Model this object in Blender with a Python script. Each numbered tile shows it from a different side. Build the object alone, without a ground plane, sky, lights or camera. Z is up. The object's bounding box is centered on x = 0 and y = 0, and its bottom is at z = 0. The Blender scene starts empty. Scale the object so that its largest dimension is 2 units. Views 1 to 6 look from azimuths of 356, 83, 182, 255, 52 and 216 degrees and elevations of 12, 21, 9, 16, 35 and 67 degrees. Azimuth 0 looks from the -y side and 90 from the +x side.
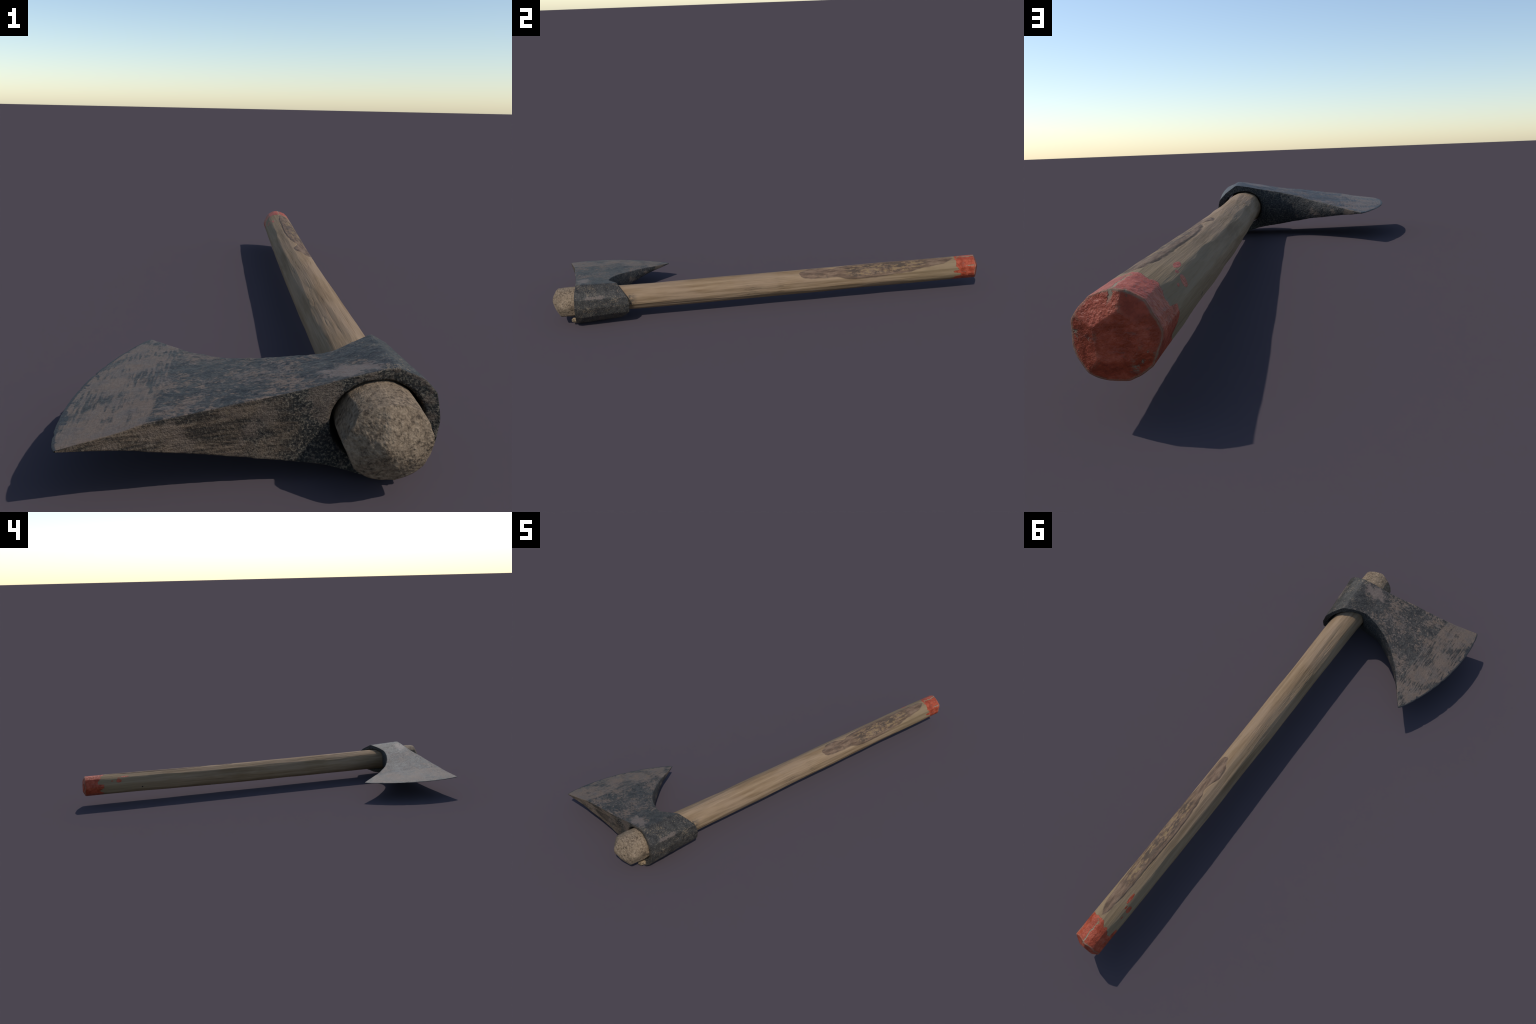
"""Old hand-forged axe lying on its side: a wedge-shaped iron head with a tall eye socket,
and a knife-hewn round wooden handle whose butt end is dipped in red paint."""
import bpy, math, random
import numpy as np
from mathutils import noise, Vector

random.seed(7)
RNG = np.random.default_rng(7)

# ------------------------------------------------------------------ small helpers
def lerp_keys(x, keys):
    """piecewise-linear curve through (x, value...) keys"""
    k = np.array(keys, float)
    return np.stack([np.interp(x, k[:, 0], k[:, j]) for j in range(1, k.shape[1])], -1)

def smooth_keys(x, keys):
    """monotone-ish smooth curve: linear interpolation blurred a little"""
    out = 0
    for d, w in ((-.03, .2), (-.015, .2), (0, .2), (.015, .2), (.03, .2)):
        out = out + w * lerp_keys(np.asarray(x) + d, keys)
    return out

def fbm(p, octaves=4):
    return noise.fractal(Vector(p), 1.0, 2.0, octaves)

def vertex_normals(v, quads):
    n = np.zeros_like(v)
    for tri in (quads[:, [0, 1, 2]], quads[:, [0, 2, 3]]):
        c = np.cross(v[tri[:, 1]] - v[tri[:, 0]], v[tri[:, 2]] - v[tri[:, 0]])
        for j in range(3):
            np.add.at(n, tri[:, j], c)
    return n / np.maximum(np.linalg.norm(n, axis=1, keepdims=True), 1e-12)

def relax(v, quads, rounds, amount):
    """Laplacian rounding of the ridges"""
    e = np.concatenate([quads[:, [0, 1]], quads[:, [1, 2]], quads[:, [2, 3]], quads[:, [3, 0]]])
    e = e[e[:, 0] != e[:, 1]]
    e = np.unique(np.sort(e, axis=1), axis=0)
    deg = np.zeros(len(v)); np.add.at(deg, e[:, 0], 1); np.add.at(deg, e[:, 1], 1)
    amount = np.broadcast_to(amount, (len(v),))[:, None]
    for _ in range(rounds):
        s = np.zeros_like(v)
        np.add.at(s, e[:, 0], v[e[:, 1]]); np.add.at(s, e[:, 1], v[e[:, 0]])
        v = v + amount * (s / np.maximum(deg, 1)[:, None] - v)
    return v

def make_part(name, v, quads, normals, mats, mat_idx, parent):
    """one named mesh from a selection of the faces of a larger surface, keeping its normals"""
    used = np.unique(quads)
    remap = -np.ones(len(v), int); remap[used] = np.arange(len(used))
    faces = []
    for q in remap[quads]:
        f = list(dict.fromkeys(q.tolist()))
        faces.append(f)
    keep = [i for i, f in enumerate(faces) if len(f) >= 3]
    me = bpy.data.meshes.new(name)
    me.from_pydata(v[used].tolist(), [], [faces[i] for i in keep])
    for m in mats:
        me.materials.append(m)
    me.polygons.foreach_set("material_index", [int(mat_idx[i]) for i in keep])
    me.polygons.foreach_set("use_smooth", [True] * len(keep))
    me.update()
    me.normals_split_custom_set_from_vertices(normals[used].tolist())
    ob = bpy.data.objects.new(name, me)
    bpy.context.scene.collection.objects.link(ob)
    ob.parent = parent
    return ob

# ------------------------------------------------------------------ node helpers
class Nodes:
    def __init__(self, name):
        self.mat = bpy.data.materials.new(name)
        self.mat.use_nodes = True
        self.t = self.mat.node_tree
        self.t.nodes.clear()
        self.out = self.t.nodes.new("ShaderNodeOutputMaterial")
        self.bsdf = self.t.nodes.new("ShaderNodeBsdfPrincipled")
        self.t.links.new(self.bsdf.outputs[0], self.out.inputs[0])
        self.co = self.t.nodes.new("ShaderNodeTexCoord").outputs["Object"]
        s = self.t.nodes.new("ShaderNodeSeparateXYZ"); self.link(self.co, s.inputs[0])
        self.x, self.y, self.z = s.outputs
    def link(self, a, b):
        if isinstance(a, bpy.types.NodeSocket):
            self.t.links.new(a, b)
        else:
            b.default_value = a
    def m(self, op, a, b=0.0, c=None, clamp=False):
        n = self.t.nodes.new("ShaderNodeMath"); n.operation = op; n.use_clamp = clamp
        self.link(a, n.inputs[0]); self.link(b, n.inputs[1])
        if c is not None: self.link(c, n.inputs[2])
        return n.outputs[0]
    def add(self, a, b): return self.m("ADD", a, b)
    def sub(self, a, b): return self.m("SUBTRACT", a, b)
    def mul(self, a, b): return self.m("MULTIPLY", a, b)
    def mx(self, a, b): return self.m("MAXIMUM", a, b)
    def mn(self, a, b): return self.m("MINIMUM", a, b)
    def step(self, v, lo, hi):
        n = self.t.nodes.new("ShaderNodeMapRange"); n.interpolation_type = "SMOOTHSTEP"
        self.link(v, n.inputs[0]); self.link(lo, n.inputs[1]); self.link(hi, n.inputs[2])
        return n.outputs[0]
    def mapped(self, scale, loc=(0, 0, 0), rot=(0, 0, 0)):
        n = self.t.nodes.new("ShaderNodeMapping")
        self.link(self.co, n.inputs[0]); n.inputs[1].default_value = loc
        n.inputs[2].default_value = rot; n.inputs[3].default_value = scale
        return n.outputs[0]
    def noise(self, scale, detail=4, rough=.55, stretch=(1, 1, 1), loc=(0, 0, 0), rot=(0, 0, 0), dist=0.0):
        n = self.t.nodes.new("ShaderNodeTexNoise")
        self.link(self.mapped(stretch, loc, rot), n.inputs["Vector"])
        n.inputs["Scale"].default_value = scale; n.inputs["Detail"].default_value = detail
        n.inputs["Roughness"].default_value = rough; n.inputs["Distortion"].default_value = dist
        return n.outputs[0]
    def voronoi(self, scale, stretch=(1, 1, 1), feature="F1"):
        n = self.t.nodes.new("ShaderNodeTexVoronoi"); n.feature = feature
        self.link(self.mapped(stretch), n.inputs["Vector"]); n.inputs["Scale"].default_value = scale
        return n.outputs[0]
    def mix(self, f, a, b):
        n = self.t.nodes.new("ShaderNodeMix"); n.data_type = "RGBA"
        self.link(f, n.inputs[0])
        for v, s in ((a, n.inputs[6]), (b, n.inputs[7])):
            self.link(v if isinstance(v, bpy.types.NodeSocket) else (*v, 1), s)
        return n.outputs[2]
    def ramp(self, f, stops):
        n = self.t.nodes.new("ShaderNodeValToRGB"); e = n.color_ramp.elements
        while len(e) < len(stops): e.new(.5)
        for el, (p, c) in zip(e, stops):
            el.position = p; el.color = (*c, 1)
        self.link(f, n.inputs[0]); return n.outputs[0]
    def curve(self, v, pts, kind="AUTO_CLAMPED"):
        n = self.t.nodes.new("ShaderNodeFloatCurve"); c = n.mapping.curves[0]
        while len(c.points) < len(pts): c.points.new(.5, .5)
        for p, (a, b) in zip(c.points, pts):
            p.location = (a, b); p.handle_type = kind
        n.mapping.update(); self.link(v, n.inputs["Value"]); return n.outputs[0]
    def bump(self, h, strength, dist=.002, normal=None):
        n = self.t.nodes.new("ShaderNodeBump"); n.inputs["Strength"].default_value = strength
        n.inputs["Distance"].default_value = dist; self.link(h, n.inputs["Height"])
        if normal is not None: self.link(normal, n.inputs["Normal"])
        return n.outputs[0]
    def finish(self, color, rough, normal=None, spec=.5, metal=0.0):
        self.link(color, self.bsdf.inputs["Base Color"]); self.link(rough, self.bsdf.inputs["Roughness"])
        self.bsdf.inputs["Specular IOR Level"].default_value = spec
        self.link(metal, self.bsdf.inputs["Metallic"])
        if normal is not None: self.link(normal, self.bsdf.inputs["Normal"])
        return self.mat

# ------------------------------------------------------------------ iron materials
STEEL_DARK, STEEL_MID = (.022, .0200, .0175), (.042, .0375, .032)
RUST_TAN, RUST_OCHRE = (.145, .100, .072), (.20, .150, .098)

def iron_skin():
    """dark forge scale with tan rust bloom, a ground bevel along the cutting edge"""
    k = Nodes("forged_iron")
    grain = k.noise(210, 3, .7)
    base = k.mix(k.step(k.noise(45, 5, .65), .42, .58), STEEL_DARK, STEEL_MID)
    base = k.mix(k.mul(k.step(grain, .52, .66), .55), base, (.100, .094, .084))
    # rust bloom, ragged at two scales
    big = k.noise(13, 4, .65, loc=(3, 1, 2))
    fine = k.noise(85, 5, .8, stretch=(1, 1.3, 1))
    body = k.add(k.mul(big, .40), k.mul(fine, .60))
    on_blade = k.step(k.x, .20, .08)
    rust = k.step(k.add(body, k.mul(k.sub(on_blade, 1), .07)), .490, .535)
    # ground bevel: x left of a straight line that slants from toe to heel
    line = k.add(k.mul(k.add(k.y, .94), .098), -.166)
    wob = k.mul(k.sub(k.noise(34, 5, .7), .5), .026)
    bevel = k.step(k.sub(k.x, k.add(line, wob)), .004, -.004)
    scratch = k.noise(1.0, 5, .65, stretch=(170, 18, 170), rot=(0, 0, .35))
    scuff = k.add(k.mul(k.noise(15, 4, .65, loc=(5, 5, 0)), .55), k.mul(scratch, .45))
    bevel_rust = k.step(scuff, .595, .495)
    rust = k.add(k.mul(rust, k.sub(1, bevel)), k.mul(bevel_rust, bevel))
    tone = k.mix(k.step(k.noise(30, 4, .6, loc=(9, 0, 4)), .42, .6), RUST_TAN, (.105, .084, .072))
    tone = k.mix(k.mul(k.step(fine, .5, .6), .35), tone, (.205, .150, .110))
    tone = k.mix(k.mul(bevel, .35), tone, (.155, .112, .083))
    col = k.mix(k.mul(rust, .84), base, tone)
    col = k.mix(k.mul(k.mul(k.step(grain, .47, .40), .6), k.sub(1, k.mul(bevel, .7))), col, (.020, .020, .020))
    # dark bare rim right along the cutting edge, ragged
    s = k.m("MULTIPLY", k.add(k.y, .984), 1 / .501, clamp=True)
    edge = k.sub(k.add(k.mul(s, .0924), -.293), k.mul(k.m("POWER", k.m("SINE", k.mul(s, math.pi)), .7), .0485))
    nib = k.mul(k.step(k.noise(34, 3, .6, loc=(0, 3, 0)), .54, .66), .011)
    rim = k.step(k.sub(k.sub(k.x, edge), nib), .0045, .002)
    col = k.mix(k.mul(rim, .9), col, (.024, .026, .029))
    # earth specks, thickest on the poll
    speck = k.step(k.add(k.noise(300, 2, .6), k.mul(k.noise(22, 4, .65, loc=(1, 7, 3)), .8)), 1.0, 1.07)
    col = k.mix(k.mul(k.mul(speck, k.step(k.x, .12, .24)), .65), col, RUST_OCHRE)
    # two worn tan rubs: upper ridge of the poll and front shoulder
    def rub(cx, cy, cz, rx, ry, rz):
        sq = lambda v, c, r: k.m("POWER", k.m("ABSOLUTE", k.mul(k.sub(v, c), 1 / r)), 2)
        d = k.add(k.add(sq(k.x, cx, rx), sq(k.y, cy, ry)), sq(k.z, cz, rz))
        return k.step(k.add(d, k.mul(k.sub(k.noise(42, 6, .8), .5), 8.0)), 1.4, .4)
    rubs = k.mx(k.mul(rub(.291, -.80, .143, .015, .042, .008), .5), k.mul(rub(.160, -.862, .172, .055, .026, .04), .75))
    col = k.mix(rubs, col, (.165, .122, .098))
    h = k.add(k.mul(k.noise(150, 4, .75), .8), k.mul(k.mul(scratch, bevel), .6))
    h = k.add(h, k.mul(rust, .12))
    nrm = k.bump(h, .8, .0027)
    rough = k.add(.46, k.mul(rust, .07))
    return k.finish(col, rough, nrm, .22)

def iron_front():
    """the narrow leading face: brown rust, laminated streaks towards the toe"""
    k = Nodes("rusted_iron_face")
    streak = k.noise(1.0, 6, .66, stretch=(9, 30, 75), rot=(0, .16, 0), dist=.7)
    grit = k.noise(230, 3, .75)
    socket = k.step(k.add(k.x, k.mul(k.sub(k.noise(16, 5, .65), .5), .35)), -.03, .09)
    brown = k.ramp(streak, [(.38, (.022, .017, .012)), (.46, (.054, .038, .025)), (.54, (.098, .067, .043)), (.62, (.160, .112, .074))])
    dark = k.ramp(grit, [(.42, (.009, .009, .008)), (.52, (.030, .028, .024)), (.62, (.120, .104, .078))])
    col = k.mix(socket, brown, dark)
    col = k.mix(k.mul(k.step(grit, .53, .63), .55), col, (.155, .122, .085))
    col = k.mix(k.mul(k.step(grit, .46, .38), .6), col, (.012, .011, .010))
    bare = k.step(k.noise(15, 5, .7, loc=(2, 2, 8)), .53, .62)
    col = k.mix(k.mul(bare, .6), col, (.135, .098, .072))
    nrm = k.bump(k.add(k.mul(grit, .9), k.mul(streak, .8)), .9, .0045)
    return k.finish(col, .68, nrm, .28)

def iron_back():
    k = Nodes("blackened_iron_face")
    grit = k.noise(230, 3, .72)
    col = k.ramp(grit, [(.40, (.013, .013, .014)), (.52, (.030, .029, .028)), (.64, (.100, .088, .070))])
    tan = k.step(k.add(k.noise(34, 5, .7), k.mul(k.x, -.55)), .56, .66)
    col = k.mix(k.mul(tan, .75), col, (.125, .092, .068))
    return k.finish(col, .62, k.bump(grit, .7, .003), .32)

# ------------------------------------------------------------------ wood materials
# handle layout: angle 0 = +x (towards the poll), 90 = up; y runs along the handle
BARK_LOW = [(.0, 90), (.122, 70), (.129, 52), (.14, 40), (.16, 34), (.226, 29), (.29, 31), (.342, 18), (.42, 11), (.52, 17),
            (.62, 22), (.746, 41), (.825, 54), (.885, 80), (1.0, 120)]
BARK_TOP = [(.0, 40), (.122, 62), (.132, 74), (.157, 82), (.17, 94), (.214, 101), (.262, 86), (.285, 80), (.314, 91), (.358, 97),
            (.469, 104), (.582, 103), (.675, 100), (.745, 100), (.803, 96), (.855, 88), (.885, 74), (1.0, 40)]
PAINT_EDGE = [(-180, .886), (-161, .913), (-142, .889), (-110, .905), (-80, .880), (-46, .872), (-22, .876), (-18, .905),
              (-5, .904), (0, .870), (9, .868), (12, .896), (25, .886), (30, .879), (50, .886), (75, .884), (98, .886),
              (106, .902), (123, .899), (133, .907), (146, .921), (157, .917), (162, .886), (180, .886)]
AXIS = (.2015, .100)

def wood_skin():
    k = Nodes("weathered_wood")
    dx, dz = k.sub(k.x, AXIS[0]), k.sub(k.z, AXIS[1])
    ang = k.mul(k.m("ARCTAN2", dz, dx), 180 / math.pi)
    long1 = k.noise(1.0, 6, .62, stretch=(55, 3.2, 55))
    long2 = k.noise(1.0, 4, .6, stretch=(190, 6, 190), loc=(1, 2, 3))
    patch = k.noise(7, 3, .5, stretch=(1, .5, 1), loc=(4, 0, 0))
    base = k.ramp(long1, [(.34, (.162, .100, .052)), (.49, (.224, .147, .082)), (.64, (.272, .184, .110))])
    base = k.mix(k.mul(k.step(patch, .45, .62), .45), base, (.258, .176, .114))
    base = k.mix(k.mul(k.step(long2, .53, .66), .30), base, (.130, .088, .048))
    # wood is a little greener towards the butt, browner and dustier in front of the socket
    base = k.mix(k.mul(k.step(k.y, .35, .85), .40), base, (.196, .145, .078))
    tip = k.step(k.y, -.80, -.88)
    grit = k.noise(150, 5, .7)
    tipcol = k.ramp(k.add(k.mul(grit, .7), k.mul(k.noise(24, 4, .6), .3)),
                    [(.38, (.070, .049, .032)), (.47, (.180, .128, .082)), (.58, (.270, .198, .130))])
    base = k.mix(tip, base, tipcol)
    # hairline splits on the upper front
    crack = k.noise(1.0, 3, .55, stretch=(150, 8, 150), loc=(7, 3, 1), dist=.4)
    zone = k.mul(k.mul(k.step(k.y, -.16, -.08), k.step(k.y, .07, .0)),
                 k.mul(k.step(ang, -40, -15), k.step(ang, 72, 45)))
    zone = k.mul(zone, k.step(k.noise(10, 3, .5, stretch=(1, .6, 1)), .40, .56))
    line = k.step(k.m("ABSOLUTE", k.sub(crack, .5)), .022, .007)
    base = k.mix(k.mul(k.mul(line, zone), .9), base, (.045, .034, .024))
    # leftover bark patch
    wob = k.mul(k.sub(k.noise(26, 4, .6, stretch=(1, .55, 1)), .5), 22)
    yn = k.m("MULTIPLY", k.y, 1.0, clamp=True)
    lo = k.sub(k.mul(k.curve(yn, [(a, (d + 60) / 240) for a, d in BARK_LOW]), 240), 60)
    hi = k.sub(k.mul(k.curve(yn, [(a, (d + 60) / 240) for a, d in BARK_TOP]), 240), 60)
    sd = k.add(k.mn(k.sub(ang, lo), k.sub(hi, ang)), wob)
    bark = k.mul(k.step(sd, -3.5, 3.5), .88)
    rim = k.mul(k.step(sd, -5, -.5), k.step(sd, 5, .5))
    b1 = k.noise(1.0, 6, .68, stretch=(70, 14, 70), loc=(0, 5, 2))
    barkcol = k.ramp(b1, [(.40, (.070, .042, .028)), (.50, (.125, .076, .050)), (.62, (.180, .118, .078))])
    inner = k.mul(k.mul(k.step(k.y, .31, .38), k.step(k.y, .76, .70)), k.step(sd, 6, 17))
    mott = k.noise(1.0, 6, .75, stretch=(110, 34, 110), loc=(3, 3, 3))
    blot = k.noise(16, 3, .6, loc=(0, 8, 0))
    barkcol = k.mix(k.mul(k.mul(inner, .8), k.step(k.add(k.mul(mott, .5), k.mul(blot, .5)), .505, .475)), barkcol, (.040, .031, .025))
    barkcol = k.mix(k.mul(k.mul(inner, .75), k.step(k.add(k.mul(mott, .65), k.mul(blot, .35)), .515, .56)), barkcol, (.225, .152, .072))
    start = k.mul(k.step(k.y, .34, .27), k.step(k.noise(40, 4, .6), .52, .62))
    barkcol = k.mix(k.mul(start, .5), barkcol, (.07, .05, .038))
    col = k.mix(bark, base, barkcol)
    col = k.mix(k.mul(k.mul(rim, bark), .42), col, (.085, .062, .050))
    # soot where the iron rubs, and a nail hole
    soot = k.mul(k.mul(k.mul(k.step(k.y, -.615, -.655), k.step(k.y, -.80, -.75)), k.step(k.m("ABSOLUTE", k.sub(ang, 8)), 34, 12)),
                 k.step(k.noise(70, 5, .7), .44, .54))
    col = k.mix(k.mul(soot, .8), col, (.05, .046, .04))
    def spot(a0, y0, ra, ry, soft=.5):
        d = k.add(k.m("POWER", k.m("ABSOLUTE", k.mul(k.sub(ang, a0), 1 / ra)), 2),
                  k.m("POWER", k.m("ABSOLUTE", k.mul(k.sub(k.y, y0), 1 / ry)), 2))
        return d
    nail = k.step(spot(-164, .682, 4.5, .0045), 1.1, .7)
    col = k.mix(nail, col, (.012, .012, .012))
    # red paint: ragged edge, a few stray dabs, worn through along ridges and rim
    an = k.m("MULTIPLY", k.add(ang, 180), 1 / 360, clamp=True)
    edge = k.add(k.mul(k.curve(an, [((a + 180) / 360, (d - .8) / .2) for a, d in PAINT_EDGE], "VECTOR"), .2), .8)
    fray = k.mul(k.sub(k.noise(1.0, 5, .65, stretch=(120, 60, 120)), .5), .022)
    paint = k.step(k.sub(k.add(k.y, fray), edge), -.0012, .0012)
    wobs = k.mul(k.sub(k.noise(60, 3, .6), .5), 1.1)
    for a0, y0, ra, ry in ((124, .772, 5, .022), (147, .806, 10, .014), (131, .806, 3, .008), (145, .842, 2.5, .006)):
        paint = k.mx(paint, k.step(k.add(spot(a0, y0, ra, ry), wobs), 1.1, .95))
    bev = k.t.nodes.new("ShaderNodeBevel"); bev.samples = 6; bev.inputs[0].default_value = .0065
    geo = k.t.nodes.new("ShaderNodeNewGeometry")
    dot = k.t.nodes.new("ShaderNodeVectorMath"); dot.operation = "DOT_PRODUCT"
    k.link(bev.outputs[0], dot.inputs[0]); k.link(geo.outputs["Normal"], dot.inputs[1])
    sharp = k.sub(1, dot.outputs["Value"])
    worn = k.step(k.add(sharp, k.mul(k.sub(k.noise(26, 5, .75), .5), .12)), .016, .024)
    scrape = k.mul(k.step(k.m("ABSOLUTE", k.sub(ang, 30)), 3.5, 1.5), k.mul(k.step(k.y, .921, .929), k.step(k.y, .99, .96)))
    worn = k.mx(worn, k.mul(scrape, k.step(k.noise(60, 3, .6), .38, .48)))
    ridge = k.mul(k.step(k.m("ABSOLUTE", k.add(k.sub(ang, 84), k.mul(k.sub(k.noise(50, 4, .6), .5), 20))), 3.2, 1.6), k.step(k.y, .893, .90))
    worn = k.mx(worn, k.mul(ridge, k.step(k.y, .992, .985)))
    p1 = k.noise(40, 5, .65)
    red = k.ramp(p1, [(.40, (.235, .037, .014)), (.50, (.312, .052, .022)), (.62, (.380, .080, .040))])
    bald = k.mul(k.step(k.noise(1.0, 4, .6, stretch=(30, 30, 120), loc=(2, 2, 2)), .60, .68), .5)
    red = k.mix(bald, red, (.19, .070, .050))
    paint = k.mul(paint, k.sub(1, k.mul(worn, k.step(k.y, .86, .90))))
    bare = k.mix(.5, col, (.22, .205, .165))
    col = k.mix(k.mul(k.step(k.y, .90, .93), .7), col, bare)
    col = k.mix(paint, col, red)
    h = k.add(k.mul(long1, .5), k.mul(long2, .55))
    pits = k.mul(k.step(k.voronoi(130), .10, .45), k.step(k.noise(22, 4, .6, loc=(4, 4, 4)), .42, .54))
    h = k.add(h, k.mul(tip, k.add(k.mul(grit, 1.2), k.mul(pits, -.55))))
    h = k.sub(h, k.mul(k.mul(line, zone), .8))
    h = k.add(h, k.mul(k.mul(bark, mott), .9))
    pb = k.noise(130, 3, .6)
    h2 = k.mix(paint, k.mul(h, 1.0), k.add(k.mul(pb, 1.2), .4))
    nrm = k.bump(h2, .8, .0034)
    rough = k.sub(.80, k.mul(paint, .28))
    return k.finish(col, rough, nrm, .22)

def wood_crumb():
    k = Nodes("crumbled_wood")
    n = k.noise(120, 5, .7)
    col = k.ramp(n, [(.35, (.06, .045, .03)), (.5, (.24, .17, .10)), (.68, (.36, .26, .155))])
    return k.finish(col, .85, k.bump(n, .8, .003), .2)

# ------------------------------------------------------------------ handle surface
CENTRE = [(-1.05, .2045, .0985), (-.92, .2045, .098), (-.65, .206, .098), (-.4, .2053, .0973), (-.1, .2018, .0975),
          (.1, .2009, .0975), (.3, .2005, .0985), (.5, .2003, .1006), (.7, .2012, .1021), (.9, .2029, .1028), (1.05, .2035, .103)]
RADII = [(-1.05, .070, .061), (-.96, .0735, .0645), (-.90, .0735, .0655), (-.82, .066, .063), (-.76, .0600, .0585), (-.70, .0578, .0572),
         (-.55, .0568, .0568), (-.3, .0566, .0566), (.0, .0562, .0562), (.5, .0558, .0558), (.8, .0556, .0556), (.9, .0551, .0549), (1.05, .0547, .0545)]

def hewn_cuts():
    """knife strokes: (angle, y centre, depth of the flat, lengthwise curvature)"""
    cuts = []
    for i in range(9):                                    # long flats that run the whole handle
        a = i * 360 / 9 + RNG.uniform(-11, 11)
        cuts.append((a, RNG.uniform(-.2, .5), RNG.uniform(.0016, .0026), .0015))
    for i in range(60):                                   # short scalloped strokes
        cuts.append((RNG.uniform(0, 360), RNG.uniform(-.75, .97), RNG.uniform(.0012, .0030), RNG.uniform(.03, .25)))
    for a, d in ((0, .0016), (38, .0012), (75, .0022), (117, .001), (150, .003), (195, .0016), (233, .0016), (268, .0012), (318, .0016)):
        cuts.append((a, .95, d, .25))                     # flats round the painted butt
    for a, d in ((20, .002), (66, .004), (112, .002), (155, .004), (205, .002), (250, .004), (300, .003), (340, .003)):
        cuts.append((a, -.96, d, .5))                     # blunt whittling of the tip
    return cuts

def end_planes(front):
    """cut planes of an end: (centre offset y, slope dx, slope dz) => |y| limit"""
    if front:
        return [(1.0025, .10, .05), (1.004, .53, .0), (1.019, -.80, .0), (1.060, .0, 1.30), (1.007, .0, -.67),
                (1.014, .45, .55), (1.016, .50, -.60), (1.022, -.60, .60), (1.018, -.55, -.50)]
    return [(.9985, .06, .02), (1.0135, .42, .55), (1.011, .68, -.05), (1.0145, .10, -.60), (1.0190, -.62, .10),
            (1.020, -.35, .55), (1.020, -.45, -.40)]

def soft_min(stack, k):
    s = np.stack(stack)
    m = s.min(0)
    return m - k * np.log(np.exp(-(s - m) / k).sum(0))

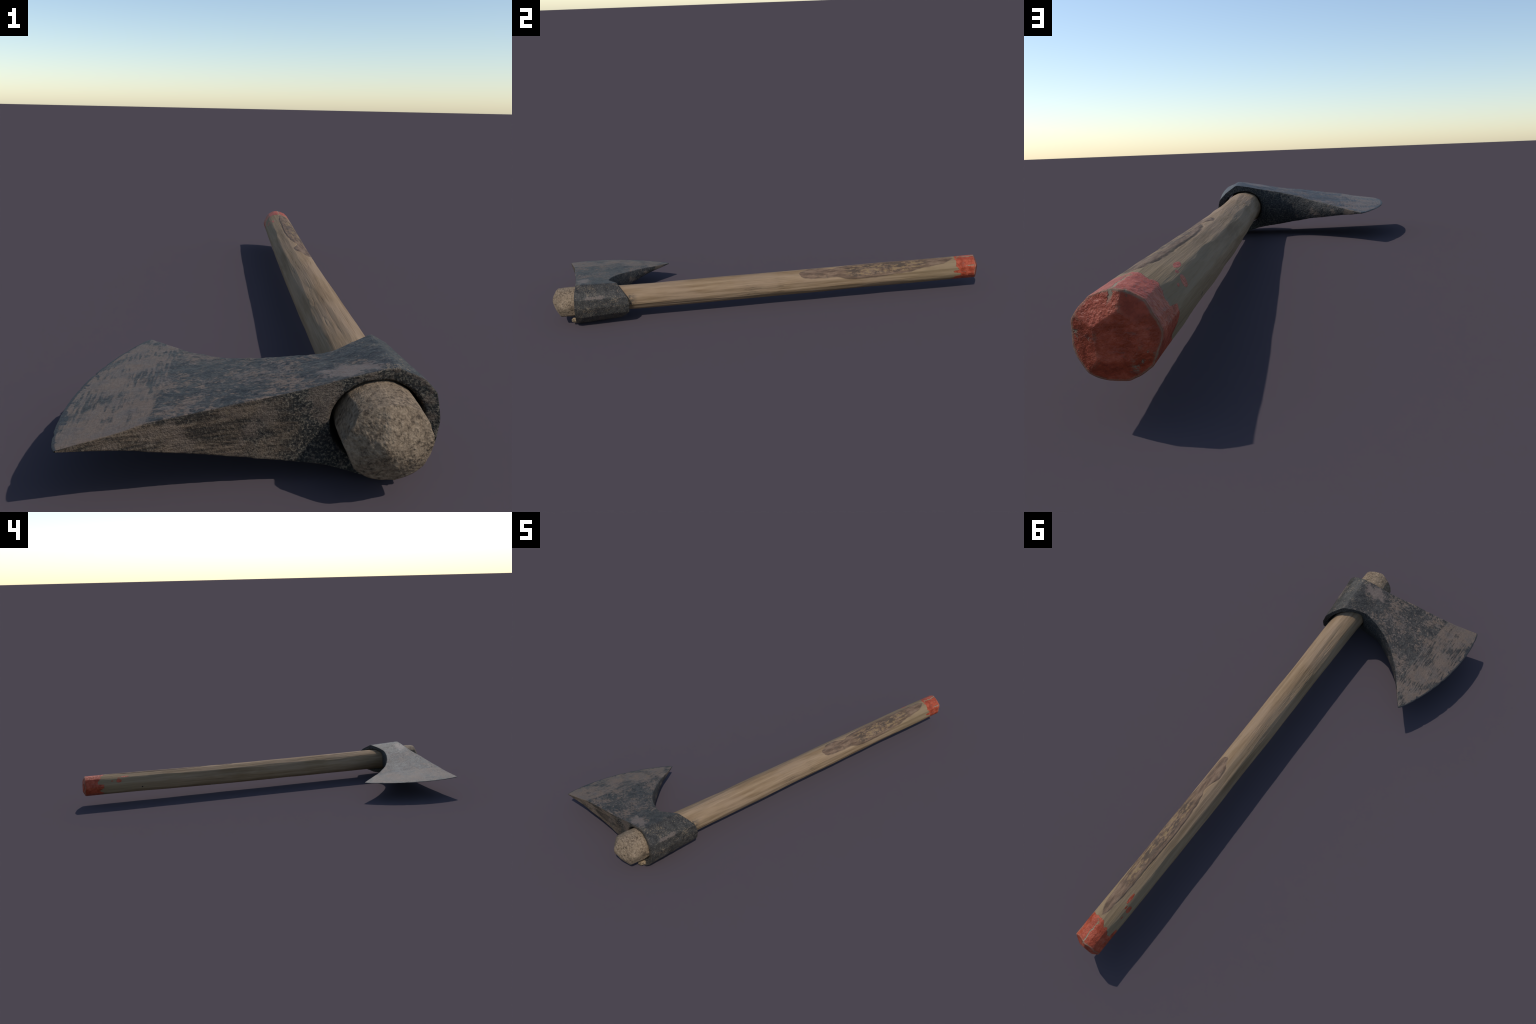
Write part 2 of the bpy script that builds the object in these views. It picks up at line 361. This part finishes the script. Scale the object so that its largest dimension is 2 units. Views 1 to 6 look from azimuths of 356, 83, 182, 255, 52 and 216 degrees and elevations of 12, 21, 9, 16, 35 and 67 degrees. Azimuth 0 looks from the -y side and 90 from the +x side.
def build_handle():
    nth = 256
    ys = np.concatenate([np.linspace(-.999, -.90, 40), np.linspace(-.897, -.60, 50), np.linspace(-.597, .90, 330),
                         np.linspace(.9025, .999, 40)])
    th = np.linspace(0, 2 * math.pi, nth, endpoint=False)
    T, Y = np.meshgrid(th, ys, indexing="xy")
    c = smooth_keys(ys, CENTRE) + np.array([-.0003, .0007]); r = smooth_keys(ys, RADII)
    rx, rz = r[:, 0][:, None], r[:, 1][:, None]
    R = 1 / np.sqrt((np.cos(T) / rx) ** 2 + (np.sin(T) / rz) ** 2)
    base = R.copy()
    layers = [R]
    for a, y0, depth, bend in hewn_cuts():
        d = np.cos(T - math.radians(a))
        rr = np.interp(y0, ys, r.mean(1)) - depth + (r.mean(1)[:, None] - np.interp(y0, ys, r.mean(1)))
        dist = rr + bend * (Y - y0) ** 2
        if bend > .5 - 1e-9 or (bend == .25 and y0 > .9):
            dist = dist + 0.0
        layers.append(np.where(d > .3, dist / np.maximum(d, .3), 1.0))
    R = soft_min(layers, .00010)
    # keep the mean girth: never shrink more than 4 mm
    R = np.maximum(R, base - .0055)
    deg = np.degrees((T + math.pi) % (2 * math.pi) - math.pi)
    # groove along the upper edge of the bark patch, and a shallow step round it
    top = np.interp(Y, *zip(*BARK_TOP)); low = np.interp(Y, *zip(*BARK_LOW))
    wav = np.array([[fbm((0, y * 30, 3)) * 3 for _ in (0,)] for y in ys])
    g = np.exp(-((deg - top - wav) / 2.2) ** 2) * ((Y > .16) & (Y < .87))
    inside = np.clip(np.minimum(deg - low, top - deg) / 4, 0, 1) * ((Y > .13) & (Y < .88))
    R = R - .0013 * g + .0002 * inside
    # fibre relief and long splits
    rel = np.zeros_like(R)
    for i, y in enumerate(ys):
        amp = .00075 if -.62 < y < .1 else .00045
        if y < -.86: amp = .0013
        for j, t in enumerate(th):
            cx, sx = math.cos(t), math.sin(t)
            rel[i, j] = amp * noise.noise(Vector((cx * 5.5, y * (7 if y > -.86 else 26), sx * 5.5)))
            if -.62 < y < .05:
                s = abs(noise.noise(Vector((cx * 4.2 + 9, y * 3.1, sx * 4.2))))
                if 60 < (math.degrees(t) % 360) < 160 and s < .045:
                    rel[i, j] -= .0011 * (1 - s / .045)
    R = R + rel
    X = c[:, 0][:, None] + R * np.cos(T)
    Z = c[:, 1][:, None] + R * np.sin(T)
    # ends: side stations slide back to the rim where the end planes cut them
    def limit(front, x, z):
        cc = (.203, .097) if front else (.203, .103)
        pl = [o - a * (x - cc[0]) - b * (z - cc[1]) for o, a, b in end_planes(front)]
        return soft_min(pl, .0045 if front else .0005)
    lim_f, lim_b = limit(True, X[0], Z[0]), limit(False, X[-1], Z[-1])
    Yv = Y.copy()
    fr, bk = ys < -.90, ys > .90
    wf = ((-.90 - ys[fr]) / .099)[:, None]; wb = ((ys[bk] - .90) / .099)[:, None]
    Yv[fr] = -.90 + wf * (-lim_f[None] + .90)
    Yv[bk] = .90 + wb * (lim_b[None] - .90)
    # the tip also draws in towards its rim
    verts = [np.stack([X, Yv, Z], -1).reshape(-1, 3)]
    quads = []
    def ring(a, b):
        i = np.arange(nth); j = (i + 1) % nth
        quads.append(np.stack([a + i, a + j, b + j, b + i], 1))
    n = len(ys)
    for i in range(n - 1):
        ring((i + 1) * nth, i * nth)
    off = n * nth
    for front in (True, False):
        row = 0 if front else n - 1
        prev = row * nth
        x0, z0 = X[row], Z[row]
        cx, cz = x0.mean(), z0.mean()
        for q in np.linspace(1, 0, 46)[1:]:
            x = cx + (x0 - cx) * max(q, 1e-4); z = cz + (z0 - cz) * max(q, 1e-4)
            y = limit(front, x, z)
            amp = .0024 if front else .0003
            y = y + np.array([amp * fbm((a * (45 if front else 60), b * (45 if front else 60), 2.0), 4) for a, b in zip(x, z)]) * min(1, (1 - q) * 6)
            verts.append(np.stack([x, -y if front else y, z], 1))
            if front: ring(prev, off)
            else: ring(off, prev)
            prev = off; off += nth
    v = np.concatenate(verts); q = np.concatenate(quads)
    return v, q

# ------------------------------------------------------------------ head surface
# ridge line round the leading (front) face: toe -> top ridge -> poll -> bottom ridge -> toe
FRONT = [(-.293, -.984, .1010), (-.212, -.961, .1142), (-.16, -.947, .1255), (-.057, -.930, .1405), (.027, -.917, .1535),
         (.0975, -.904, .1645), (.168, -.893, .178), (.236, -.885, .1868), (.279, -.888, .1685), (.301, -.889, .143),
         (.3075, -.892, .100), (.301, -.893, .056), (.288, -.895, .040), (.266, -.900, .018), (.235, -.903, .003),
         (.195, -.905, .004), (.156, -.905, .017), (.10, -.903, .030), (.031, -.910, .040), (-.057, -.924, .057),
         (-.156, -.947, .077), (-.212, -.961, .0875), (-.293, -.984, .0982)]
# the same ridge round the trailing face: heel -> top -> lug behind the poll -> bottom -> heel
BACK = [(-.2006, -.4827, .0910), (-.147, -.556, .102), (-.110, -.608, .110), (-.050, -.671, .122), (.010, -.713, .1375),
        (.075, -.740, .152), (.145, -.752, .164), (.229, -.708, .183), (.263, -.683, .1585), (.285, -.663, .135),
        (.292, -.655, .100), (.289, -.659, .063), (.276, -.672, .047), (.258, -.698, .024), (.230, -.735, .009),
        (.19, -.760, .013), (.158, -.767, .0205), (.115, -.7585, .029), (.056, -.745, .038), (.005, -.710, .0493),
        (-.066, -.652, .062), (-.129, -.585, .0735), (-.2006, -.4827, .0885)]
SEG = [24, 14, 26, 22, 18, 18, 18, 14, 10, 10, 12, 6]          # subdivisions from the edge to mid poll
SEG = SEG[:11] + SEG[:11][::-1]
EYE_FRONT, EYE_BACK = (.2015, .098, .0795, .0685), (.207, .0980, .0635, .0602)

def loop_points(keys):
    """cubic through the keys along the blade, straight flats round the poll"""
    k = np.array(keys); out = []; last = len(k) - 1
    for i, n in enumerate(SEG):
        t = np.linspace(0, 1, n, endpoint=False)[:, None]
        a, b = k[i], k[i + 1]
        flat = a * (1 - t) + b * t
        if 7 <= i <= 14:
            out.append(flat); continue
        p0 = k[i - 1] if i > 0 else 2 * a - b
        p3 = k[i + 2] if i + 2 <= last else 2 * b - a
        m0, m1 = (b - p0) / 2, (p3 - a) / 2
        cub = (2*t**3 - 3*t**2 + 1) * a + (t**3 - 2*t**2 + t) * m0 + (-2*t**3 + 3*t**2) * b + (t**3 - t**2) * m1
        out.append(.25 * flat + .75 * cub)
    out.append(k[-1:])
    p = np.concatenate(out)
    for _ in range(2):                                     # ease the kinks between keys
        q = p.copy(); q[1:-1] = .25 * p[:-2] + .5 * p[1:-1] + .25 * p[2:]; p = q
    return p

def build_head():
    F, B = loop_points(FRONT), loop_points(BACK)
    F[:, 1] -= .0015; B[:, 1] += .0015
    N = len(F); ns = 96
    cum = np.cumsum([0] + SEG)
    key_pos = np.zeros(N)
    for i, n in enumerate(SEG): key_pos[cum[i]:cum[i + 1]] = i + np.arange(n) / n
    key_pos[-1] = len(SEG)
    side = np.minimum(key_pos, len(SEG) - key_pos)          # 0 at edge, 11 at poll
    swell = np.clip(1 - side / 3.2, 0, 1) ** 1.3
    s = np.linspace(0, 1, ns + 1)
    P = F[:, None] * (1 - s)[None, :, None] + B[:, None] * s[None, :, None]
    P[:, :, 0] -= .0505 * swell[:, None] * (np.sin(math.pi * s) ** .7)[None]
    crown = np.clip(side / .5, 0, 1) * np.clip(2.5 - side / 2, 0, 1) * (key_pos < 11)
    P[:, :, 2] += .0028 * crown[:, None] * np.sin(math.pi * s)[None]        # cheeks are a touch full
    # nicks along the cutting edge: (position, width, depth)
    for s0, w, d in ((.590, .010, .0035), (.845, .009, .0035), (.68, .012, .0018), (.455, .010, .0018), (.10, .012, .002)):
        P[:, :, 0] += (d * np.clip(1 - side / .35, 0, 1))[:, None] * np.exp(-((s - s0) / w) ** 4)[None]
    verts = [P.reshape(-1, 3)]; quads = []; tags = []
    idx = np.arange(N * (ns + 1)).reshape(N, ns + 1)
    def grid(a, tag):
        q = np.stack([a[:-1, :-1], a[1:, :-1], a[1:, 1:], a[:-1, 1:]], -1).reshape(-1, 4)
        quads.append(q); tags.append(np.full(len(q), tag))
    grid(idx, 0)
    off = [N * (ns + 1)]
    def push(p):
        i = np.arange(len(p)) + off[0]; verts.append(p); off[0] += len(p); return i
    # blunt strip of the cutting edge
    mid = push((P[0] + P[-1]) / 2 + np.array([-.001, 0, 0]))
    grid(np.stack([idx[-1], mid, idx[0]]), 0)
    iN = cum[5] + SEG[5] // 3                               # neck column, just left of the eye
    M = 24
    holes = []
    for col, eye, tag, flip in ((0, EYE_FRONT, 1, False), (ns, EYE_BACK, 2, True)):
        o = idx[:, col]; L = P[:, col]
        cols = []
        for i in range(iN + 1):                             # blade part: top ridge to bottom ridge
            t = np.linspace(0, 1, M + 1)[1:-1][:, None]
            a, b = L[i], L[N - 1 - i]
            p = a * (1 - t) + b * t
            h = abs(a[2] - b[2])
            p[:, 1] += (1 if flip else -1) * (.09 if flip else -.006) * h * np.sin(math.pi * t[:, 0])
            cols.append(np.concatenate([[o[i]], push(p), [o[N - 1 - i]]]))
        g = np.stack(cols)
        grid(g if flip else g[::-1], tag)
        # socket part: outer contour to the eye
        outer = np.concatenate([o[iN:N - iN], cols[-1][1:-1][::-1]])
        allv = np.concatenate(verts)
        po = allv[outer]
        ang = np.arctan2((po[:, 2] - eye[1]) / eye[3], (po[:, 0] - eye[0]) / eye[2])
        hole = np.stack([eye[0] + eye[2] * np.cos(ang), po[:, 1], eye[1] + eye[3] * np.sin(ang)], 1)
        # the hole lies on the same skewed face: fit y linearly on x,z
        A = np.c_[po[:, 0], po[:, 2], np.ones(len(po))]
        co = np.linalg.lstsq(A, po[:, 1], rcond=None)[0]
        hole[:, 1] = .55 * hole[:, 1] + .45 * (np.c_[hole[:, 0], hole[:, 2], np.ones(len(po))] @ co)
        hole[:, 1] += -.004 if flip else .003
        rings = [outer]
        for q in np.linspace(0, 1, 9)[1:]:
            rings.append(push(po * (1 - q) + hole * q))
        R = np.stack(rings); R = np.concatenate([R, R[:, :1]], 1)
        grid(R[::-1] if flip else R, tag)
        holes.append((rings[-1], hole))
    (ia, pa), (ib, pb) = holes
    rows = [ia] + [push(pa * (1 - q) + pb * q) for q in np.linspace(0, 1, 14)[1:-1]] + [ib]
    W = np.stack(rows); W = np.concatenate([W, W[:, :1]], 1)
    grid(W, 2)
    v = np.concatenate(verts); q = np.concatenate(quads); tag = np.concatenate(tags)
    edge_guard = np.ones(len(v)); flat = np.repeat(side, ns + 1)
    edge_guard[:N * (ns + 1)] = np.clip(flat / .5, .05, 1); edge_guard[mid] = .05
    v = relax(v, q, 2, .5 * edge_guard)
    # hammered and pitted skin
    nrm = vertex_normals(v, q)
    amp = np.clip((v[:, 0] + .30) / .15, .12, 1)
    d = np.zeros(len(v))
    for i, p in enumerate(v):
        d[i] = (.0016 * noise.noise(Vector(p * 16)) + .0009 * noise.noise(Vector(p * 48))
                + .0006 * fbm(p * 120, 3) - .0012 * max(0, noise.noise(Vector(p * 75 + np.array([5, 0, 0]))) - .38))
    v = v + nrm * (d * amp)[:, None]
    return v, q, tag

# ------------------------------------------------------------------ shim in the eye
def build_shim(mat, parent):
    import bmesh
    bm = bmesh.new()
    bmesh.ops.create_icosphere(bm, subdivisions=4, radius=1)
    for w in bm.verts:
        p = w.co
        sq = Vector([math.copysign(abs(c) ** .55, c) for c in p])
        n = 1 + .22 * fbm(sq * 2.1, 4)
        w.co = Vector((.236 + .022 * sq.x * n, -.893 + .027 * sq.y * n, .0205 + .013 * sq.z * n + .010 * sq.x))
    me = bpy.data.meshes.new("eye_wedge"); bm.to_mesh(me); bm.free()
    me.materials.append(mat)
    for p in me.polygons: p.use_smooth = True
    ob = bpy.data.objects.new("eye_wedge", me)
    bpy.context.scene.collection.objects.link(ob); ob.parent = parent

# ------------------------------------------------------------------ assemble
axe = bpy.data.objects.new("axe", None)
bpy.context.scene.collection.objects.link(axe)
axe["label"] = "old forged axe with wooden handle and red painted butt"
axe["category"] = "axe"

wood = wood_skin()
v, q = build_handle()
n = vertex_normals(v, q)
fy = v[q].mean(1)[:, 1]
for name, sel in (("handle", (fy > -.87) & (fy < .868)), ("handle_tip", fy <= -.87), ("painted_butt", fy >= .868)):
    make_part(name, v, q[sel], n, [wood], np.zeros(sel.sum(), int), axe)

iron = [iron_skin(), iron_front(), iron_back()]
v, q, tag = build_head()
v[:, 2] = np.maximum(v[:, 2], 0)
n = vertex_normals(v, q)
fx = v[q].mean(1)[:, 0]
for name, sel in (("blade", fx < .115), ("eye_socket", fx >= .115)):
    make_part(name, v, q[sel], n, iron, tag[sel], axe)

build_shim(wood_crumb(), axe)
